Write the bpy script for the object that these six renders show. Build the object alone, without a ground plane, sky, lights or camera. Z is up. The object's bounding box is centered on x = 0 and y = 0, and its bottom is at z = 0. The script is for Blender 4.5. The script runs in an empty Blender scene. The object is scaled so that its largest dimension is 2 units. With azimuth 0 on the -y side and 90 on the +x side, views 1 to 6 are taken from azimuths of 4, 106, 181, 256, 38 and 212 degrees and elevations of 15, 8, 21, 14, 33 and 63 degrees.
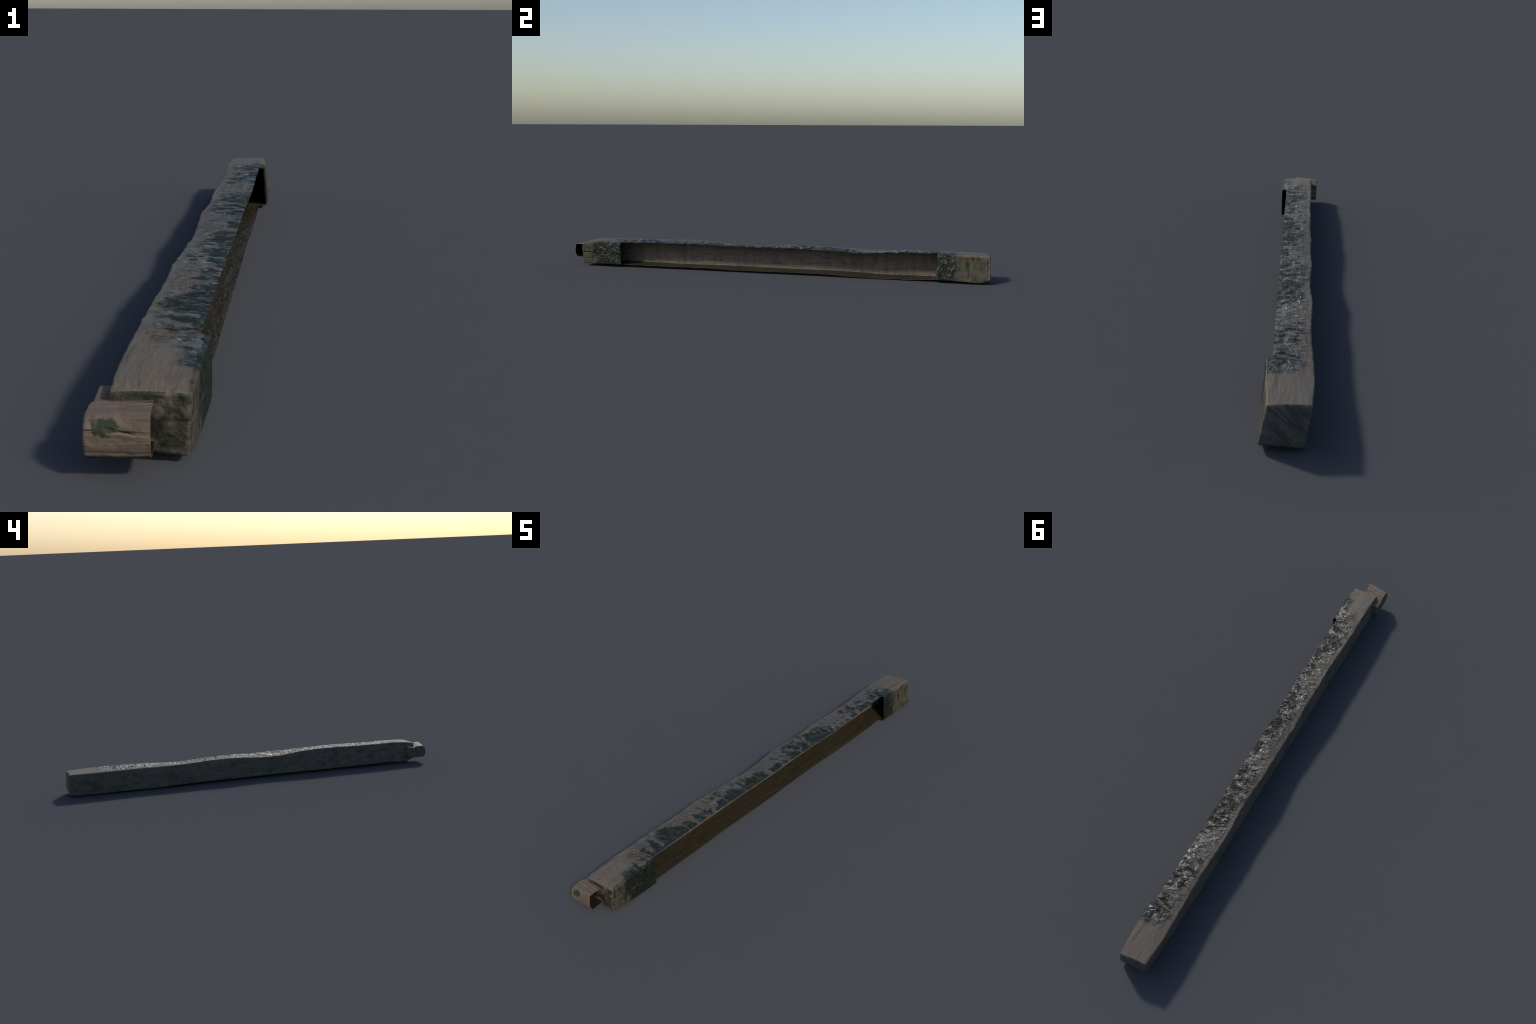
import bpy, math
import numpy as np

# ------------------------------------------------------------------ noise
_rng = np.random.RandomState(11)
_perm = _rng.permutation(256)
_perm = np.concatenate([_perm, _perm, _perm])
_grad = _rng.normal(size=(256, 3))
_grad /= np.linalg.norm(_grad, axis=1)[:, None]


def perlin(p):
    """gradient noise, about -0.7..0.7, p is (n,3)"""
    i = np.floor(p).astype(int)
    f = p - i
    w = f * f * f * (f * (f * 6 - 15) + 10)
    i &= 255
    out = 0
    for dx in (0, 1):
        for dy in (0, 1):
            for dz in (0, 1):
                h = _perm[_perm[_perm[i[:, 0] + dx] + ((i[:, 1] + dy) & 255)] + ((i[:, 2] + dz) & 255)]
                g = _grad[h]
                d = f - np.array([dx, dy, dz])
                k = (w[:, 0] if dx else 1 - w[:, 0]) * (w[:, 1] if dy else 1 - w[:, 1]) * (w[:, 2] if dz else 1 - w[:, 2])
                out = out + k * (g * d).sum(1)
    return out


def fbm(p, octaves=3, gain=0.5):
    s, a = 0, 1.0
    for o in range(octaves):
        s = s + a * perlin(p * 2 ** o + 17.3 * o)
        a *= gain
    return s


def smooth(a, b, x):
    t = np.clip((x - a) / (b - a), 0, 1)
    return t * t * (3 - 2 * t)


# ------------------------------------------------------------------ profile of the beam along y
def curve(pts):
    """smooth interpolation (Catmull-Rom slopes) through (y, value) control points"""
    a = np.array(pts, float)
    y, v = a[:, 0], a[:, 1]
    m = np.gradient(v, y)

    def f(q):
        q = np.clip(q, y[0], y[-1])
        k = np.clip(np.searchsorted(y, q) - 1, 0, len(y) - 2)
        h = y[k + 1] - y[k]
        t = (q - y[k]) / h
        return ((2 * t**3 - 3 * t**2 + 1) * v[k] + (t**3 - 2 * t**2 + t) * h * m[k]
                + (-2 * t**3 + 3 * t**2) * v[k + 1] + (t**3 - t**2) * h * m[k + 1])
    return f


def shifted(f, d, y0=-2., y1=2., soft=.04):
    return lambda y: f(y) + d * smooth(y0 - soft, y0, np.asarray(y)) * (1 - smooth(y1, y1 + soft, np.asarray(y)))


OPEN_A, OPEN_B = -0.731, 0.7695        # the side opening runs between these
CUT_X = 0.050                          # top and floor are cut off here

z_top_right = curve([(-.94, .103), (-.915, .1090), (-.85, .1135), (-.757, .1155), (-.66, .1175), (-.56, .1208),
                     (-.47, .1222), (-.37, .1225), (-.27, .1208), (-.18, .1195), (-.08, .1182), (.015, .1188),
                     (.11, .1205), (.21, .1195), (.30, .1165), (.40, .1125), (.50, .1152), (.59, .1215),
                     (.69, .1245), (.79, .1250), (.88, .1245), (.97, .1225), (1.0, .1205)])
z_top_left = curve([(-.94, .104), (-.915, .1130), (-.85, .1212), (-.757, .1245), (-.66, .1250), (-.56, .1262), (-.47, .1282),
                    (-.37, .1302), (-.27, .1250), (-.18, .1160), (-.08, .1120), (.015, .1182), (.11, .1248),
                    (.21, .1242), (.30, .1220), (.40, .1188), (.50, .1175), (.59, .1180), (.69, .1195),
                    (.79, .1200), (.88, .1210), (.97, .1195), (1.0, .118)])
x_top_left = curve([(-.94, -.047), (-.85, -.0475), (-.757, -.0465), (-.66, -.047), (-.56, -.045), (-.47, -.0435),
                    (-.37, -.0455), (-.27, -.0430), (-.18, -.0478), (-.08, -.0446), (.015, -.0465), (.11, -.0485),
                    (.21, -.0435), (.30, -.0455), (.40, -.0520), (.50, -.0480), (.59, -.0470), (.69, -.0500),
                    (.79, -.0540), (.88, -.0560), (.97, -.0510), (1.0, -.050)])
x_bottom_left = curve([(-.94, -.050), (-.85, -.0480), (-.66, -.046), (-.47, -.045), (-.27, -.0445), (-.08, -.044),
                       (.11, -.043), (.30, -.0455), (.50, -.046), (.69, -.046), (.85, -.042), (1.0, -.036)])
z_bottom_left = curve([(-.94, .026), (-.925, .020), (-.895, .0100), (-.76, .0075), (-.56, .006), (-.37, .0055),
                       (-.18, .0075), (.02, .006), (.30, .0055), (.50, .002), (.70, .003), (.88, .002),
                       (.96, .003), (1.0, .008)])
x_top_right = curve([(-.94, .0625), (-.90, .0640), (-.80, .0655), (-.73, .0665), (0., .066), (.74, .0640), (.80, .0632), (.90, .0590),
                     (.97, .0540), (1.0, .052)])
x_bottom_right = curve([(-.94, .0570), (-.90, .0620), (-.80, .0660), (-.73, .0670), (0., .068), (.74, .0718),
                        (.90, .0722), (1.0, .0720)])
z_bottom_right = curve([(-.94, .0090), (-.85, .0090), (-.73, .0090), (-.66, .0078), (-.56, .0080), (-.47, .0085), (-.37, .0105),
                        (-.27, .0090), (-.16, .0062), (-.05, .0062), (.015, .0075), (.11, .0082), (.26, .0075), (.32, .0062),
                        (.37, .0030), (.42, .0004), (.50, .0006), (.60, .0010), (.69, .0030), (.77, .0070), (.88, .006),
                        (.965, .006), (1.0, .019)])
crown = curve([(-.94, .002), (-.80, .0012), (-.30, .0012), (-.17, .0030), (-.07, .0048), (.03, .0030), (.15, .0010), (.45, .0012),
               (.60, .0030), (.72, .0030), (.85, .0022), (1.0, .0015)])       # how far the top swells between its edges
x_top_left = shifted(x_top_left, -.0030)
x_bottom_left = shifted(x_bottom_left, -.0030)
z_bottom_left = shifted(z_bottom_left, .0025, -.86, .45)
x_bottom_right = shifted(x_bottom_right, .0025, .70)
x_top_right = shifted(x_top_right, .0012)
z_top_left = shifted(z_top_left, .0006)
# the plane of each end face, given at its four corners (top left, top right, bottom right, bottom left)
END_A = (-.9400, -.9345, -.9325, -.932)
END_B = (.9860, .9980, 1.0005, .990)

COLS = dict(lip=9, top=46, tl=9, side=52, bl=9, floor=44, sole=10, br=8, wall=88, tr=8)


def section(y):
    """closed cross-section at every y: array (len(y), columns, 2) of x, z, starting at the top right corner"""
    y = np.asarray(y, float)
    TL = np.stack([x_top_left(y), z_top_left(y)], -1)
    TR = np.stack([x_top_right(y), z_top_right(y)], -1)
    BR = np.stack([x_bottom_right(y), z_bottom_right(y)], -1)
    BL = np.stack([x_bottom_left(y), z_bottom_left(y)], -1)
    r_tl, r_tr, r_br, r_bl = .0075, .0060, .006, .008

    def toward(a, b, r):
        d = b - a
        return a + d * (r / np.linalg.norm(d, axis=-1))[:, None]

    def line(a, b, n):
        t = np.arange(n) / n
        return a[:, None] + (b - a)[:, None] * t[None, :, None]

    def bend(a, c, b, n):
        t = (np.arange(n) / n)[None, :, None]
        return a[:, None] * (1 - t)**2 + 2 * c[:, None] * t * (1 - t) + b[:, None] * t**2

    tr_t, tl_t = toward(TR, TL, r_tr), toward(TL, TR, r_tl)
    tl_s, bl_s = toward(TL, BL, r_tl), toward(BL, TL, r_bl)
    bl_b, br_b = toward(BL, BR, r_bl), toward(BR, BL, r_br)
    br_w, tr_w = toward(BR, TR, r_br), toward(TR, BR, r_tr)

    def at_cut(a, b):
        right = np.maximum(a[:, 0], b[:, 0]) - .002
        t = (np.minimum(CUT_X, right) - a[:, 0]) / (b[:, 0] - a[:, 0])
        return a + (b - a) * t[:, None]

    ct, cb = at_cut(tr_t, tl_t), at_cut(bl_b, br_b)
    C = COLS

    def swell(S):
        u = np.clip((S[..., 0] - tl_t[:, None, 0]) / (tr_t - tl_t)[:, None, 0], 0, 1)
        S[..., 1] += crown(y)[:, None] * 4 * u * (1 - u)
        return S

    return np.concatenate([swell(line(tr_t, ct, C['lip'])), swell(line(ct, tl_t, C['top'])), bend(tl_t, TL, tl_s, C['tl']),
                           line(tl_s, bl_s, C['side']), bend(bl_s, BL, bl_b, C['bl']), line(bl_b, cb, C['floor']),
                           line(cb, br_b, C['sole']), bend(br_b, BR, br_w, C['br']), line(br_w, tr_w, C['wall']),
                           bend(tr_w, TR, tr_t, C['tr'])], axis=1)


NC = sum(COLS.values())
_k = np.cumsum([0] + list(COLS.values()))
J_CUT_TOP, J_TL, J_BL, J_CUT_FLOOR = _k[1], _k[2] + COLS['tl'] // 2, _k[4] + COLS['bl'] // 2, _k[6]


def end_plane(P, E):
    """y of an end face at the points' x, z (bilinear between the four corners, a little domed)"""
    u = np.clip((P[..., 0] + .05) / .115, 0, 1)
    w = np.clip(P[..., 1] / .12, 0, 1)
    return (E[0] * (1 - u) * w + E[1] * u * w + E[2] * u * (1 - w) + E[3] * (1 - u) * (1 - w))


def shrink(S, d):
    """move the section's points inwards by d"""
    c = S.mean(1, keepdims=True)
    v = S - c
    n = np.linalg.norm(v, axis=-1, keepdims=True)
    half = np.array([.055, .055])
    q = np.abs(v) / half
    m = q.max(-1, keepdims=True)
    return c + v * (1 - d[:, None, None] / .056)


# stations: rounded end A, middle in three spans, rounded end B
ya0, yb0 = -.895, .945
STEP = .0021
spans = [np.linspace(ya0, OPEN_A, int((OPEN_A - ya0) / STEP)), np.linspace(OPEN_A, OPEN_B, int((OPEN_B - OPEN_A) / STEP)),
         np.linspace(OPEN_B, yb0, int((yb0 - OPEN_B) / STEP))]
y_mid = np.concatenate([spans[0], spans[1][1:], spans[2][1:]])
I_A = len(spans[0]) - 1
I_B = I_A + len(spans[1]) - 1
NE, RND = 24, .0065


def end_rows(y0, E, sign):
    """rows from y0 to the end face; the last ones round over; then rings closing the face"""
    t = np.concatenate([np.linspace(0, 1, NE)[1:]])
    yn = y0 + t * (np.mean(E) - y0)
    S = section(yn)
    L = abs(np.mean(E) - y0)
    dist = (1 - t) * L
    d = RND - np.sqrt(np.maximum(RND**2 - np.maximum(RND - dist, 0)**2, 0))
    S = shrink(S, d * .8)
    Y = y0 + t[:, None] * (end_plane(S, E) - y0)
    rows = np.concatenate([S[..., :1], Y[..., None], S[..., 1:]], -1)
    last = S[-1]
    c = last.mean(0)
    f = np.linspace(1, 0.0, 40)[1:]
    cap = c + (last - c)[None] * f[:, None, None]
    Yc = end_plane(cap, E) + sign * .0016 * (1 - f[:, None]**2)
    cap = np.concatenate([cap[..., :1], Yc[..., None], cap[..., 1:]], -1)
    return rows, cap


ra, capA = end_rows(ya0, END_A, -1)
rb, capB = end_rows(yb0, END_B, 1)
Sm = section(y_mid)
mid = np.concatenate([Sm[..., :1], np.broadcast_to(y_mid[:, None, None], Sm[..., :1].shape), Sm[..., 1:]], -1)
G = np.concatenate([capA[::-1], ra[::-1], mid, rb, capB])        # rows along +y, columns round the beam
R0 = len(capA) + len(ra)                                         # first row of the middle
IA, IB = R0 + I_A, R0 + I_B
N_CAPA, N_CAPB = len(capA), len(capB)


def grid_normals(G):
    du = np.gradient(G, axis=0)
    dv = (np.roll(G, -1, 1) - np.roll(G, 1, 1)) / 2
    n = np.cross(dv, du)
    return n / np.maximum(np.linalg.norm(n, axis=-1, keepdims=True), 1e-12)


def fix_poles(n):
    n[0] = (0, -1, 0)
    n[-1] = (0, 1, 0)
    return n


base_n = fix_poles(grid_normals(G))
if (base_n[len(G) // 2, J_CUT_TOP + 10, 2]) < 0:
    base_n[1:-1] *= -1
    FLIP = True
else:
    FLIP = False


def moss_zone(P):
    """where the wet, mossy crust sits: between the bare ends, thicker toward the open side"""
    x, y = P[:, 0], P[:, 1]
    w = fbm(P * 22, 2) * .07
    return smooth(-.83, -.76, y + .35 * (.05 - x) * 1.0 + w) * (1 - smooth(.79, .85, y + w)) * smooth(-.055, -.015, x + w * .4)


def relief(P, n):
    """height of the worn surface above the plain beam"""
    x, y, z = P.T
    top = smooth(.3, .8, n[:, 2])
    m = moss_zone(P)
    right = smooth(.3, .8, n[:, 0])
    h = .0016 * fbm(P * np.array([18, 7, 18]) + 3, 2)                      # broad waves
    h += .0007 * fbm(P * np.array([90, 16, 90]) + 9, 2)                    # grain along the beam
    q = P + .006 * np.stack([perlin(P * 60), perlin(P * 60 + 40), perlin(P * 60 + 80)], 1)
    crust = 1 - np.abs(fbm(q * np.array([26, 72, 40]), 3, .45)) * 2.2           # wrinkled crust
    h += m * (top * .0022 + right * .0008) * (crust - .6)
    h += (top * (1 - m)) * .0005 * fbm(P * np.array([160, 40, 160]), 2)
    left = smooth(.3, .8, -n[:, 0])
    notch = fbm(np.stack([x * 0 + 2, y * 26, z * 14], 1), 2)
    h -= left * .0026 * smooth(.10, .4, notch)
    # chips along the upper left arris
    h += smooth(.3, .6, n[:, 2]) * smooth(.3, .6, -n[:, 0]) * .0030 * fbm(np.stack([x * 0, y * 30, z * 0], 1), 3)
    # long crack in the side of one end block, a short one in the other
    zc = .0615 + .004 * np.sin(y * 40) + .0012 * perlin(np.stack([y * 90, y * 0, y * 0], 1))
    h -= right * .0055 * np.exp(-((z - zc) / .0017)**2) * (1 - smooth(-.86, -.79, y))
    zc = .034 + .0015 * perlin(np.stack([y * 90, y * 0 + 5, y * 0], 1))
    h -= right * .0006 * np.exp(-((z - zc) / .0014)**2) * (1 - smooth(-.88, -.80, y))
    zc = .103 + .001 * perlin(np.stack([y * 70, y * 0 + 8, y * 0], 1))
    h -= right * .0020 * np.exp(-((z - zc) / .0011)**2) * smooth(.84, .88, y)
    far = smooth(.6, .9, n[:, 1])
    h += far * .0012 * fbm(P * 45, 2)
    near = smooth(.6, .9, -n[:, 1])
    h += near * .0040 * fbm(P * 32 + 5, 3)
    # knock-offs at the near end's corners
    h -= .0012 * np.exp(-(((x - .062) / .014)**2 + ((y + .925) / .02)**2 + ((z - .103) / .012)**2))
    return h


flat, nf = G.reshape(-1, 3), base_n.reshape(-1, 3)
H = relief(flat, nf)
H[:NC] = H[:NC].mean()
H[-NC:] = H[-NC:].mean()
D = (flat + nf * H[:, None]).reshape(G.shape)
D[..., 2] = np.maximum(D[..., 2], 0.0)
dn = fix_poles(grid_normals(D))
if FLIP:
    dn[1:-1] *= -1

# ------------------------------------------------------------------ mesh helpers
root = bpy.data.objects.new("weathered_hollow_beam", None)
bpy.context.scene.collection.objects.link(root)
root["label"] = "long weathered mossy wooden beam, hollow and open along one side"
root["category"] = "wooden beam"


def add_object(name, verts, faces, mats, slots=None, normals=None, parent=None):
    me = bpy.data.meshes.new(name)
    verts = np.asarray(verts)
    if normals is not None:                            # wind every face the way its normals point
        fa = np.asarray(faces)
        q = verts[fa]
        fnrm = np.cross(q[:, 2] - q[:, 0], q[:, 3] - q[:, 1])
        back = (fnrm * np.asarray(normals)[fa].mean(1)).sum(1) < 0
        faces = np.where(back[:, None], fa[:, ::-1], fa)
    me.from_pydata(verts.tolist(), [], [list(map(int, f)) for f in faces])
    for m in mats:
        me.materials.append(m)
    me.polygons.foreach_set("use_smooth", [True] * len(me.polygons))
    if slots is not None:
        me.polygons.foreach_set("material_index", slots)
    me.update()
    if normals is not None:
        me.normals_split_custom_set_from_vertices(np.asarray(normals).tolist())
    ob = bpy.data.objects.new(name, me)
    bpy.context.scene.collection.objects.link(ob)
    ob.parent = parent or root
    return ob


def quads(rows, cols, off=0, flip=False, wrap=False):
    i, j = np.meshgrid(np.arange(rows - 1), np.arange(cols if wrap else cols - 1), indexing='ij')
    i, j = i.ravel(), j.ravel()
    j2 = (j + 1) % cols
    f = np.stack([i * cols + j, i * cols + j2, (i + 1) * cols + j2, (i + 1) * cols + j], 1) + off
    return f[:, ::-1] if flip else f


# ------------------------------------------------------------------ materials
def new_mat(name):
    m = bpy.data.materials.new(name)
    m.use_nodes = True
    nt = m.node_tree
    nt.nodes.clear()
    out = nt.nodes.new('ShaderNodeOutputMaterial')
    bs = nt.nodes.new('ShaderNodeBsdfPrincipled')
    nt.links.new(bs.outputs[0], out.inputs[0])
    return m, nt, bs


class Net:
    """small helper for wiring nodes"""
    def __init__(s, nt):
        s.nt = nt
        s.co = s.node('ShaderNodeTexCoord').outputs['Object']

    def node(s, t):
        return s.nt.nodes.new(t)

    def put(s, sock, v):
        if hasattr(v, 'links'):
            s.nt.links.new(v, sock)
        else:
            sock.default_value = v

    def mapped(s, scale=(1, 1, 1), rot=(0, 0, 0), loc=(0, 0, 0)):
        n = s.node('ShaderNodeMapping')
        s.put(n.inputs[0], s.co)
        n.inputs['Scale'].default_value = scale
        n.inputs['Rotation'].default_value = rot
        n.inputs['Location'].default_value = loc
        return n.outputs[0]

    def noise(s, vec, scale, detail=4, rough=.55, dist=0.0):
        n = s.node('ShaderNodeTexNoise')
        s.put(n.inputs['Vector'], vec)
        n.inputs['Scale'].default_value = scale
        n.inputs['Detail'].default_value = detail
        n.inputs['Roughness'].default_value = rough
        n.inputs['Distortion'].default_value = dist
        return n.outputs[0]

    def math(s, op, a, b=0.0, clamp=False):
        n = s.node('ShaderNodeMath')
        n.operation = op
        n.use_clamp = clamp
        s.put(n.inputs[0], a)
        s.put(n.inputs[1], b)
        return n.outputs[0]

    def step(s, v, lo, hi, a=0.0, b=1.0):
        n = s.node('ShaderNodeMapRange')
        n.interpolation_type = 'SMOOTHSTEP'
        s.put(n.inputs['Value'], v)
        n.inputs['From Min'].default_value = lo
        n.inputs['From Max'].default_value = hi
        n.inputs['To Min'].default_value = a
        n.inputs['To Max'].default_value = b
        return n.outputs[0]

    def mix(s, f, a, b, mode='MIX'):
        n = s.node('ShaderNodeMix')
        n.data_type = 'RGBA'
        n.blend_type = mode
        s.put(n.inputs['Factor'], f)
        s.put(n.inputs['A'] if False else n.inputs[6], a if hasattr(a, 'links') else (*a, 1))
        s.put(n.inputs[7], b if hasattr(b, 'links') else (*b, 1))
        return n.outputs[2]

    def bump(s, h, dist, strength=1.0, normal=None):
        n = s.node('ShaderNodeBump')
        n.inputs['Strength'].default_value = strength
        n.inputs['Distance'].default_value = dist
        s.put(n.inputs['Height'], h)
        if normal is not None:
            s.put(n.inputs['Normal'], normal)
        return n.outputs[0]

    def xyz(s):
        n = s.node('ShaderNodeSeparateXYZ')
        s.put(n.inputs[0], s.co)
        return n.outputs


def wood_colour(N, grey, brown, dark):
    grain = N.noise(N.mapped((70, 5, 70)), 1.0, 5, .6, .4)
    patch = N.noise(N.co, 13, 4, .55, .3)
    c = N.mix(N.step(patch, .40, .62), grey, brown)
    c = N.mix(N.step(grain, .50, .72, 0, .55), c, dark)
    fine = N.noise(N.mapped((260, 30, 260)), 1.0, 3, .6)
    c = N.mix(N.step(fine, .35, .65, 0, .30), c, dark)
    return c, grain, fine


GREY, BROWN, DARK = (.122, .110, .088), (.132, .101, .075), (.046, .041, .032)

# --- wet mossy wood: outside of the beam
wood, nt, bs = new_mat("mossy_weathered_wood")
N = Net(nt)
c, grain, fine = wood_colour(N, GREY, BROWN, DARK)
X, Y, Z = N.xyz()
wob = N.math('MULTIPLY', N.math('SUBTRACT', N.noise(N.co, 24, 3), .5), .16)
yy = N.math('ADD', Y, wob)
xx = N.math('ADD', X, N.math('MULTIPLY', wob, .30))
along = N.math('MULTIPLY', N.step(N.math('ADD', yy, N.math('MULTIPLY', X, 1.1)), -.82, -.775),
               N.step(N.math('SUBTRACT', yy, N.math('MULTIPLY', X, .3)), .80, .86, 1, 0))
across = N.step(xx, -.050, -.018)
zone = N.math('MULTIPLY', along, across)
spots = N.noise(N.mapped((.62, 1.35, .8)), 30, 7, .62, .7)
big = N.noise(N.co, 11, 2, .5)
wall = N.step(X, .052, .063)
drive = N.math('ADD', N.math('ADD', spots, N.math('MULTIPLY', N.math('SUBTRACT', big, .5), .55)), N.math('MULTIPLY', N.step(X, -.03, .05), .12))
drive = N.math('ADD', drive, N.math('MULTIPLY', wall, .22))
moss = N.math('MULTIPLY', N.step(drive, .50, .60), zone)
slick = N.noise(N.mapped((1, 1.2, 1), (0, 0, 0), (3, 5, 1)), 30, 4, .55, .5)
wet = N.math('MULTIPLY', N.math('MULTIPLY', N.step(drive, .34, .50), zone), N.step(slick, .40, .60, .25, 1))
tint = N.mix(N.step(N.noise(N.co, 60, 3), .4, .68), (.003, .006, .003), (.009, .015, .004))
c = N.mix(N.math('MULTIPLY', zone, .45), c, (.046, .041, .031))
c = N.mix(N.math('MULTIPLY', N.step(X, .054, .060), N.step(N.noise(N.co, 40, 4), .3, .6, .5, .95)), c, (.052, .046, .026))
c = N.mix(N.math('MULTIPLY', moss, .90), c, tint)
run = N.noise(N.mapped((1, 1.5, .6)), 30, 7, .66, .6)
run = N.math('MULTIPLY', N.step(run, .42, .66, 0, .92), N.step(X, .053, .058))
c = N.mix(run, c, tint)
# warm worn arris at the far end
warm = N.math('MULTIPLY', N.math('MULTIPLY', N.step(Z, .112, .119), N.step(X, .050, .056)), N.step(Y, .84, .88))
c = N.mix(N.math('MULTIPLY', warm, N.step(grain, .35, .6, .55, .15)), c, (.23, .135, .075))
N.put(bs.inputs['Base Color'], c)
rgh = N.math('SUBTRACT', .68, N.math('MULTIPLY', wet, .49))
rgh = N.math('ADD', rgh, N.math('MULTIPLY', moss, .09), True)
N.put(bs.inputs['Roughness'], rgh)
N.put(bs.inputs['Specular IOR Level'], N.math('SUBTRACT', N.math('ADD', .35, N.math('MULTIPLY', wet, .45)), N.math('MULTIPLY', moss, .25)))
crinkle = N.noise(N.mapped((.75, 1.5, 1)), 46, 3.2, .50, .8)
b1 = N.bump(N.math('MULTIPLY', crinkle, N.math('MULTIPLY', zone, N.step(slick, .38, .62, .10, 1))), .0075, .9)
b2 = N.bump(N.math('ADD', grain, fine), .0010, .6, b1)
N.put(bs.inputs['Normal'], b2)

# --- bare grey wood: left side board, seen outside and inside
side_wood, nt, bs = new_mat("bare_grey_wood")
N = Net(nt)
c, grain, fine = wood_colour(N, (.098, .093, .082), (.112, .092, .074), (.030, .028, .025))
blot = N.noise(N.mapped((1, .7, 1.0)), 26, 4, .6)
c = N.mix(N.step(blot, .48, .68, 0, .75), c, (.040, .039, .034))
nick = N.noise(N.mapped((1, .45, 1.6)), 70, 4, .6, 1.2)
c = N.mix(N.step(nick, .60, .68, 0, .75), c, (.022, .020, .017))
N.put(bs.inputs['Base Color'], c)
bs.inputs['Roughness'].default_value = .68
N.put(bs.inputs['Normal'], N.bump(N.math('SUBTRACT', N.math('ADD', grain, fine), N.step(nick, .58, .7)), .0022, .8))

# --- warmer, streaked wood inside the hollow
inner_wood, nt, bs = new_mat("streaked_inner_wood")
N = Net(nt)
c, grain, fine = wood_colour(N, (.108, .095, .076), (.128, .100, .076), (.050, .043, .034))
drip = N.noise(N.mapped((1, 1, .14)), 46, 4, .55, .3)
c = N.mix(N.step(drip, .46, .66, 0, .65), c, (.055, .050, .040))
nick = N.noise(N.mapped((1, .45, 1.6)), 70, 4, .6, 1.2)
c = N.mix(N.step(nick, .60, .67, 0, .75), c, (.024, .021, .017))
N.put(bs.inputs['Base Color'], c)
bs.inputs['Roughness'].default_value = .7
N.put(bs.inputs['Normal'], N.bump(N.math('SUBTRACT', N.math('ADD', grain, fine), N.step(nick, .58, .7)), .0020, .8))

# --- damp brown floor inside
floor_mat, nt, bs = new_mat("damp_brown_wood")
N = Net(nt)
c, grain, fine = wood_colour(N, (.036, .030, .015), (.042, .030, .015), (.012, .010, .006))
c = N.mix(N.step(N.noise(N.co, 34, 4, .6, 1.0), .5, .7, 0, .6), c, (.014, .010, .006))
N.put(bs.inputs['Base Color'], c)
bs.inputs['Roughness'].default_value = .38
swirl = N.noise(N.mapped((1, .5, 1)), 60, 5, .6, 1.5)
N.put(bs.inputs['Normal'], N.bump(swirl, .006, .8))

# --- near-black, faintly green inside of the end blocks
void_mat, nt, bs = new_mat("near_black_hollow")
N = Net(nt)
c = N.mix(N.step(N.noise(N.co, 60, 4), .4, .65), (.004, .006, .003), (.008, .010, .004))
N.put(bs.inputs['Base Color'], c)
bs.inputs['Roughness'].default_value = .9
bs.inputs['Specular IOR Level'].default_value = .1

# --- sawn far end
saw_mat, nt, bs = new_mat("sawn_end_wood")
N = Net(nt)
p = N.noise(N.co, 24, 4, .6)
c = N.mix(N.step(p, .38, .64), (.105, .100, .086), (.062, .058, .050))
slant = N.mapped((1, 1, 1), (0, math.radians(-45), 0))
m2 = N.node('ShaderNodeMapping')
N.put(m2.inputs[0], slant)
m2.inputs['Scale'].default_value = (260, 20, 9)
saw = N.noise(m2.outputs[0], 1.0, 4, .55, .4)
c = N.mix(N.step(saw, .46, .66, 0, .8), c, (.030, .029, .026))
N.put(bs.inputs['Base Color'], c)
bs.inputs['Roughness'].default_value = .7
N.put(bs.inputs['Normal'], N.bump(saw, -.0016, .7))

# --- mossy near end
rot_mat, nt, bs = new_mat("mossy_end_wood")
N = Net(nt)
c, grain, fine = wood_colour(N, (.080, .067, .047), (.088, .070, .049), (.040, .034, .022))
X, Y, Z = N.xyz()
mo = N.math('ADD', N.noise(N.co, 34, 4, .55, .3), N.math('MULTIPLY', N.math('SUBTRACT', N.noise(N.co, 14, 2), .5), .4))
c = N.mix(N.step(mo, .40, .66, 0, .97), c, (.010, .013, .004))
N.put(bs.inputs['Base Color'], c)
bs.inputs['Roughness'].default_value = .6
N.put(bs.inputs['Normal'], N.bump(N.noise(N.co, 120, 5, .6), .003, .7))

# --- peg: warmer wood with the grain across, a green patch
peg_mat, nt, bs = new_mat("warm_brown_wood")
N = Net(nt)
g = N.noise(N.mapped((7, 90, 90)), 1.0, 5, .6, .5)
p = N.noise(N.co, 30, 4, .55)
c = N.mix(N.step(p, .38, .64), (.160, .112, .078), (.122, .087, .064))
c = N.mix(N.step(g, .50, .72, 0, .65), c, (.050, .035, .024))
split = N.noise(N.mapped((9, 75, 120)), 1.0, 3, .5, .8)
c = N.mix(N.step(split, .62, .67, 0, .85), c, (.020, .014, .010))
c = N.mix(N.math('MULTIPLY', N.step(N.xyz()[2], .036, .043, 1, 0), N.step(g, .38, .55, .2, .9)), c, (.022, .016, .011))
X, Y, Z = N.xyz()
dx = N.math('MULTIPLY', N.math('SUBTRACT', X, -.043), 1 / .024)
dz = N.math('MULTIPLY', N.math('SUBTRACT', Z, .081), 1 / .015)
rad = N.math('SQRT', N.math('ADD', N.math('MULTIPLY', dx, dx), N.math('MULTIPLY', dz, dz)))
rad = N.math('ADD', rad, N.math('MULTIPLY', N.math('SUBTRACT', N.noise(N.co, 90, 3), .5), 2.2))
spot = N.math('MULTIPLY', N.step(rad, .45, .95, .9, 0), N.step(Y, -.985, -.975, 1, 0))
c = N.mix(spot, c, (.010, .026, .008))
N.put(bs.inputs['Base Color'], c)
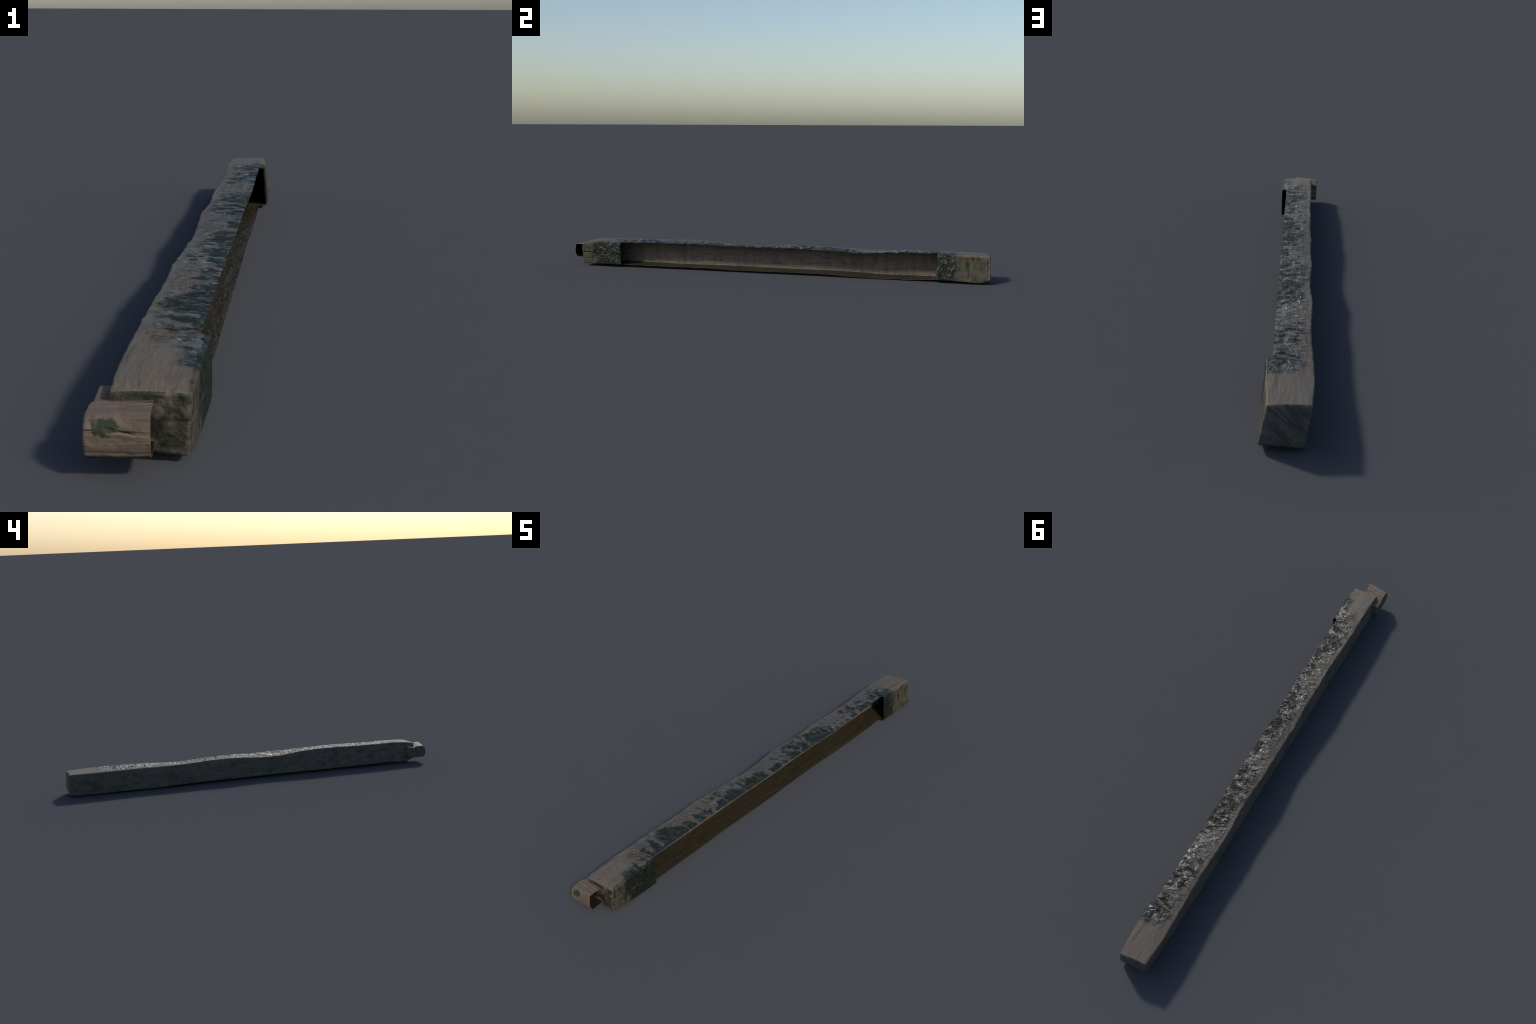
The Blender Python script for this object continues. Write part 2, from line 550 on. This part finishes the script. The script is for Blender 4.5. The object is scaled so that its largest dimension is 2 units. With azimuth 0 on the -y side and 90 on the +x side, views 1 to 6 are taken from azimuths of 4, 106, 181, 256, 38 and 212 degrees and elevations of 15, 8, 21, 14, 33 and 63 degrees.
bs.inputs['Roughness'].default_value = .62
N.put(bs.inputs['Normal'], N.bump(N.math('SUBTRACT', N.math('ADD', g, N.step(split, .72, .60)), N.math('MULTIPLY', N.noise(N.mapped((.5, 1, 1)), 110, 3, .55, .6), .8)), .0020, .8))

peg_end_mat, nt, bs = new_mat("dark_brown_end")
N = Net(nt)
p = N.noise(N.co, 45, 4, .6)
c = N.mix(N.step(p, .38, .64), (.085, .066, .052), (.055, .045, .038))
N.put(bs.inputs['Base Color'], c)
bs.inputs['Roughness'].default_value = .7
N.put(bs.inputs['Normal'], N.bump(N.noise(N.co, 150, 4, .6), .002, .7))

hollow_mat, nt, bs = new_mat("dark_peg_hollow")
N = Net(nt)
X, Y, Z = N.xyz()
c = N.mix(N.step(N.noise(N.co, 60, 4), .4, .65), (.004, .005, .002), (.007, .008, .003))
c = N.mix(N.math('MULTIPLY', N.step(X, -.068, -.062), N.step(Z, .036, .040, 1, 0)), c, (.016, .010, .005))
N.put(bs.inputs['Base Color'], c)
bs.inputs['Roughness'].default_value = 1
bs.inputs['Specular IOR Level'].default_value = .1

# ------------------------------------------------------------------ the beam's parts
THICK = .0032


def board(name, j0, j1, mats, inner_slot, free_edges, thick=.0026):
    """part of the open trunk between two columns: outer skin, inner skin, rim along its free edge"""
    O = D[IA:IB + 1, j0:j1 + 1]
    on = dn[IA:IB + 1, j0:j1 + 1]
    bn = base_n[IA:IB + 1, j0:j1 + 1]
    I = G[IA:IB + 1, j0:j1 + 1] - bn * thick
    rough_in = .0016 * fbm(I.reshape(-1, 3) * np.array([50, 12, 50]), 3)
    I = I + bn * rough_in.reshape(I.shape[:2])[..., None] * .6
    I[..., 2] = np.maximum(I[..., 2], .0012)
    gi = np.cross(np.gradient(I, axis=1), np.gradient(I, axis=0))
    gi /= np.maximum(np.linalg.norm(gi, axis=-1, keepdims=True), 1e-12)
    gi *= -np.sign((gi * bn).sum(-1, keepdims=True))
    r, c_ = O.shape[:2]
    V = [O.reshape(-1, 3), I.reshape(-1, 3)]
    Nn = [on.reshape(-1, 3), gi.reshape(-1, 3)]
    F = [quads(r, c_, 0, not FLIP), quads(r, c_, r * c_, FLIP)]
    S = [0] * len(F[0]) + [inner_slot] * len(F[1])
    off = 2 * r * c_
    for e in free_edges:
        rim = np.stack([O[:, e], I[:, e]], 1)
        V.append(rim.reshape(-1, 3))
        Nn.append(np.tile([1.0, 0, 0], (2 * r, 1)))
        F.append(quads(r, 2, off, (e == 0) != FLIP))
        S += [0] * len(F[-1])
        off += 2 * r
    return add_object(name, np.concatenate(V), np.concatenate(F), mats, S, np.concatenate(Nn))


board("top_board", J_CUT_TOP, J_TL, [wood, inner_wood], 1, [0])
board("side_board", J_TL, J_BL, [side_wood, inner_wood], 1, [])
board("floor_board", J_BL, J_CUT_FLOOR, [floor_mat], 0, [-1], .0016)


def end_block(r0, r1, mat):
    """one closed end of the beam, all the way round"""
    O, on = D[r0:r1 + 1], dn[r0:r1 + 1]
    col = np.tile(np.arange(NC), len(O) - 1)
    slot = ((col >= J_TL) & (col < J_BL)).astype(int)          # the left side stays bare, as along the trunk
    return add_object("end_block", O.reshape(-1, 3), quads(len(O), NC, 0, not FLIP, True), [mat, side_wood],
                      slot.tolist(), on.reshape(-1, 3))


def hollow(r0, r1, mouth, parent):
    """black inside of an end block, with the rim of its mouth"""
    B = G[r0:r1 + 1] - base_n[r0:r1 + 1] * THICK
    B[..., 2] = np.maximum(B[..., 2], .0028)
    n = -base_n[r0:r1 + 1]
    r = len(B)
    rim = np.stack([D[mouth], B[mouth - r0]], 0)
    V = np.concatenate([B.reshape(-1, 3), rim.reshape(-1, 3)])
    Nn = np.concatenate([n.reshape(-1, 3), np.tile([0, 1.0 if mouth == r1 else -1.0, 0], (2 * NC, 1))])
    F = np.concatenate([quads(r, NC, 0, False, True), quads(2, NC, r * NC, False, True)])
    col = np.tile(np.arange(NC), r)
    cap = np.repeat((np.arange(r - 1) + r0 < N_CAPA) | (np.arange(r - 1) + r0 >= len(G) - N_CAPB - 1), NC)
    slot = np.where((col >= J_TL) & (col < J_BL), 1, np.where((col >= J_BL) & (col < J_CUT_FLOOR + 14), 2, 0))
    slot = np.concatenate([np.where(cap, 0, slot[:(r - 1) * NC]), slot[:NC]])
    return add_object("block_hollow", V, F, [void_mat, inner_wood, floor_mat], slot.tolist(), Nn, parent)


block_a = end_block(N_CAPA + 1, IA, wood)
block_b = end_block(IB, len(D) - 1 - N_CAPB - 3, wood)
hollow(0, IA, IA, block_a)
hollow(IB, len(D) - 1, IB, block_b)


def end_face(r0, r1, mat, parent):
    O, on = D[r0:r1 + 1], dn[r0:r1 + 1]
    return add_object("end_face", O.reshape(-1, 3), quads(len(O), NC, 0, not FLIP, True), [mat],
                      None, on.reshape(-1, 3), parent)


end_face(0, N_CAPA + 1, rot_mat, block_a)
end_face(len(D) - 1 - N_CAPB - 3, len(D) - 1, saw_mat, block_b)


# ------------------------------------------------------------------ the peg across the near end
# outline in y, z at its left end and at its right, open end; same number of points
PEG_L = [(-.8902, .0294), (-.930, .0300), (-.978, .0300), (-.990, .0325), (-.9965, .0400), (-.9985, .0550), (-.9975, .0772),
         (-.9900, .0860), (-.9810, .0945), (-.9650, .0938), (-.9540, .0950), (-.9400, .0912), (-.9300, .0880), (-.9240, .0865),
         (-.9160, .0900), (-.9050, .0925), (-.8886, .0942), (-.8880, .0900)]
PEG_R = [(-.8902, .0305), (-.930, .0305), (-.974, .0305), (-.985, .0335), (-.9945, .0430), (-.9985, .0600), (-.9960, .0800),
         (-.9945, .0900), (-.9945, .0965), (-.9800, .0985), (-.9630, .0977), (-.9500, .0962), (-.9400, .0955), (-.9300, .0945),
         (-.9160, .0920), (-.9050, .0925), (-.8886, .0942), (-.8880, .0900)]
PX0, PX1 = -.0738, .0160


def resample(pts, n):
    a = np.array(pts)
    a = np.vstack([a, a[:1]])
    s = np.concatenate([[0], np.cumsum(np.linalg.norm(np.diff(a, axis=0), axis=1))])
    t = np.linspace(0, s[-1], n, endpoint=False)
    return np.stack([np.interp(t, s, a[:, 0]), np.interp(t, s, a[:, 1])], 1)


NP, NX = 190, 70
pl, pr = resample(PEG_L, NP), resample(PEG_R, NP)
for _ in range(1):                                     # soften the corners a little
    pl = (np.roll(pl, 1, 0) + 2 * pl + np.roll(pl, -1, 0)) / 4
    pr = (np.roll(pr, 1, 0) + 2 * pr + np.roll(pr, -1, 0)) / 4
xs = np.linspace(PX0, PX1, NX)
t = smooth(-.045, .012, xs)[:, None, None] if False else ((xs - PX0) / (PX1 - PX0))[:, None, None]
prof = pl[None] * (1 - t) + pr[None] * t
cen = prof.mean(1, keepdims=True)
edge = np.maximum(0, .004 - (xs - PX0))[:, None, None]
prof = cen + (prof - cen) * (1 - (edge / .004)**2 * .07)
P = np.concatenate([np.broadcast_to(xs[:, None, None], prof[..., :1].shape), prof], -1)
P[..., 0] -= t[..., 0] * .0055 * (P[..., 1] + .995) / .059          # the open end is cut askew
# left end cap
fr = np.linspace(0, 1, 30)[:-1]
cap = np.concatenate([np.full((len(fr), NP, 1), PX0), cen[0][None] + (prof[0] - cen[0])[None] * fr[:, None, None]], -1)
cap[..., 0] -= .0006 * (1 - fr[:, None]**2)
PG = np.concatenate([cap, P])
pn = grid_normals(PG)
pn[0] = (-1, 0, 0)
if (pn[-10, np.argmin(PG[-10, :, 1]), 1]) > 0:
    pn[1:] *= -1
    PFLIP = True
else:
    PFLIP = False
fp, fn = PG.reshape(-1, 3), pn.reshape(-1, 3)
x, y, z = fp.T
front = smooth(.3, .8, -fn[:, 1])
upper = smooth(.4, .8, fn[:, 2])
h = .0010 * fbm(fp * np.array([12, 60, 60]), 3) + .0009 * fbm(fp * np.array([70, 90, 90]) + 7, 3)
u = (x - PX0) / (PX1 - PX0)
zc = .0795 + .0010 * np.sin(u * 9) - .0085 * smooth(.35, .85, u)          # long sagging crack
h -= front * (.0014 + .0022 * np.exp(-((u - .62) / .17)**2)) * np.exp(-((z - zc) / .0013)**2) * smooth(.12, .25, u)
h -= front * .0010 * np.exp(-((z - .0445) / .0012)**2)
yc = -.951 + .004 * np.sin(u * 7)
h -= upper * .0020 * np.exp(-((y - yc) / .0014)**2)
yc = -.966 + .002 * np.sin(u * 5)
h -= upper * .0012 * np.exp(-((y - yc) / .0014)**2) * (1 - smooth(.5, .7, u))
end = smooth(.6, .9, -fn[:, 0])
h += end * .0010 * fbm(fp * 60, 3)
h[:NP] = h[:NP].mean()
PD = (fp + fn * h[:, None]).reshape(PG.shape)
PD[..., 1] = np.maximum(PD[..., 1], -1.0)
pdn = grid_normals(PD)
pdn[0] = (-1, 0, 0)
if PFLIP:
    pdn[1:] *= -1
rows = len(PD)
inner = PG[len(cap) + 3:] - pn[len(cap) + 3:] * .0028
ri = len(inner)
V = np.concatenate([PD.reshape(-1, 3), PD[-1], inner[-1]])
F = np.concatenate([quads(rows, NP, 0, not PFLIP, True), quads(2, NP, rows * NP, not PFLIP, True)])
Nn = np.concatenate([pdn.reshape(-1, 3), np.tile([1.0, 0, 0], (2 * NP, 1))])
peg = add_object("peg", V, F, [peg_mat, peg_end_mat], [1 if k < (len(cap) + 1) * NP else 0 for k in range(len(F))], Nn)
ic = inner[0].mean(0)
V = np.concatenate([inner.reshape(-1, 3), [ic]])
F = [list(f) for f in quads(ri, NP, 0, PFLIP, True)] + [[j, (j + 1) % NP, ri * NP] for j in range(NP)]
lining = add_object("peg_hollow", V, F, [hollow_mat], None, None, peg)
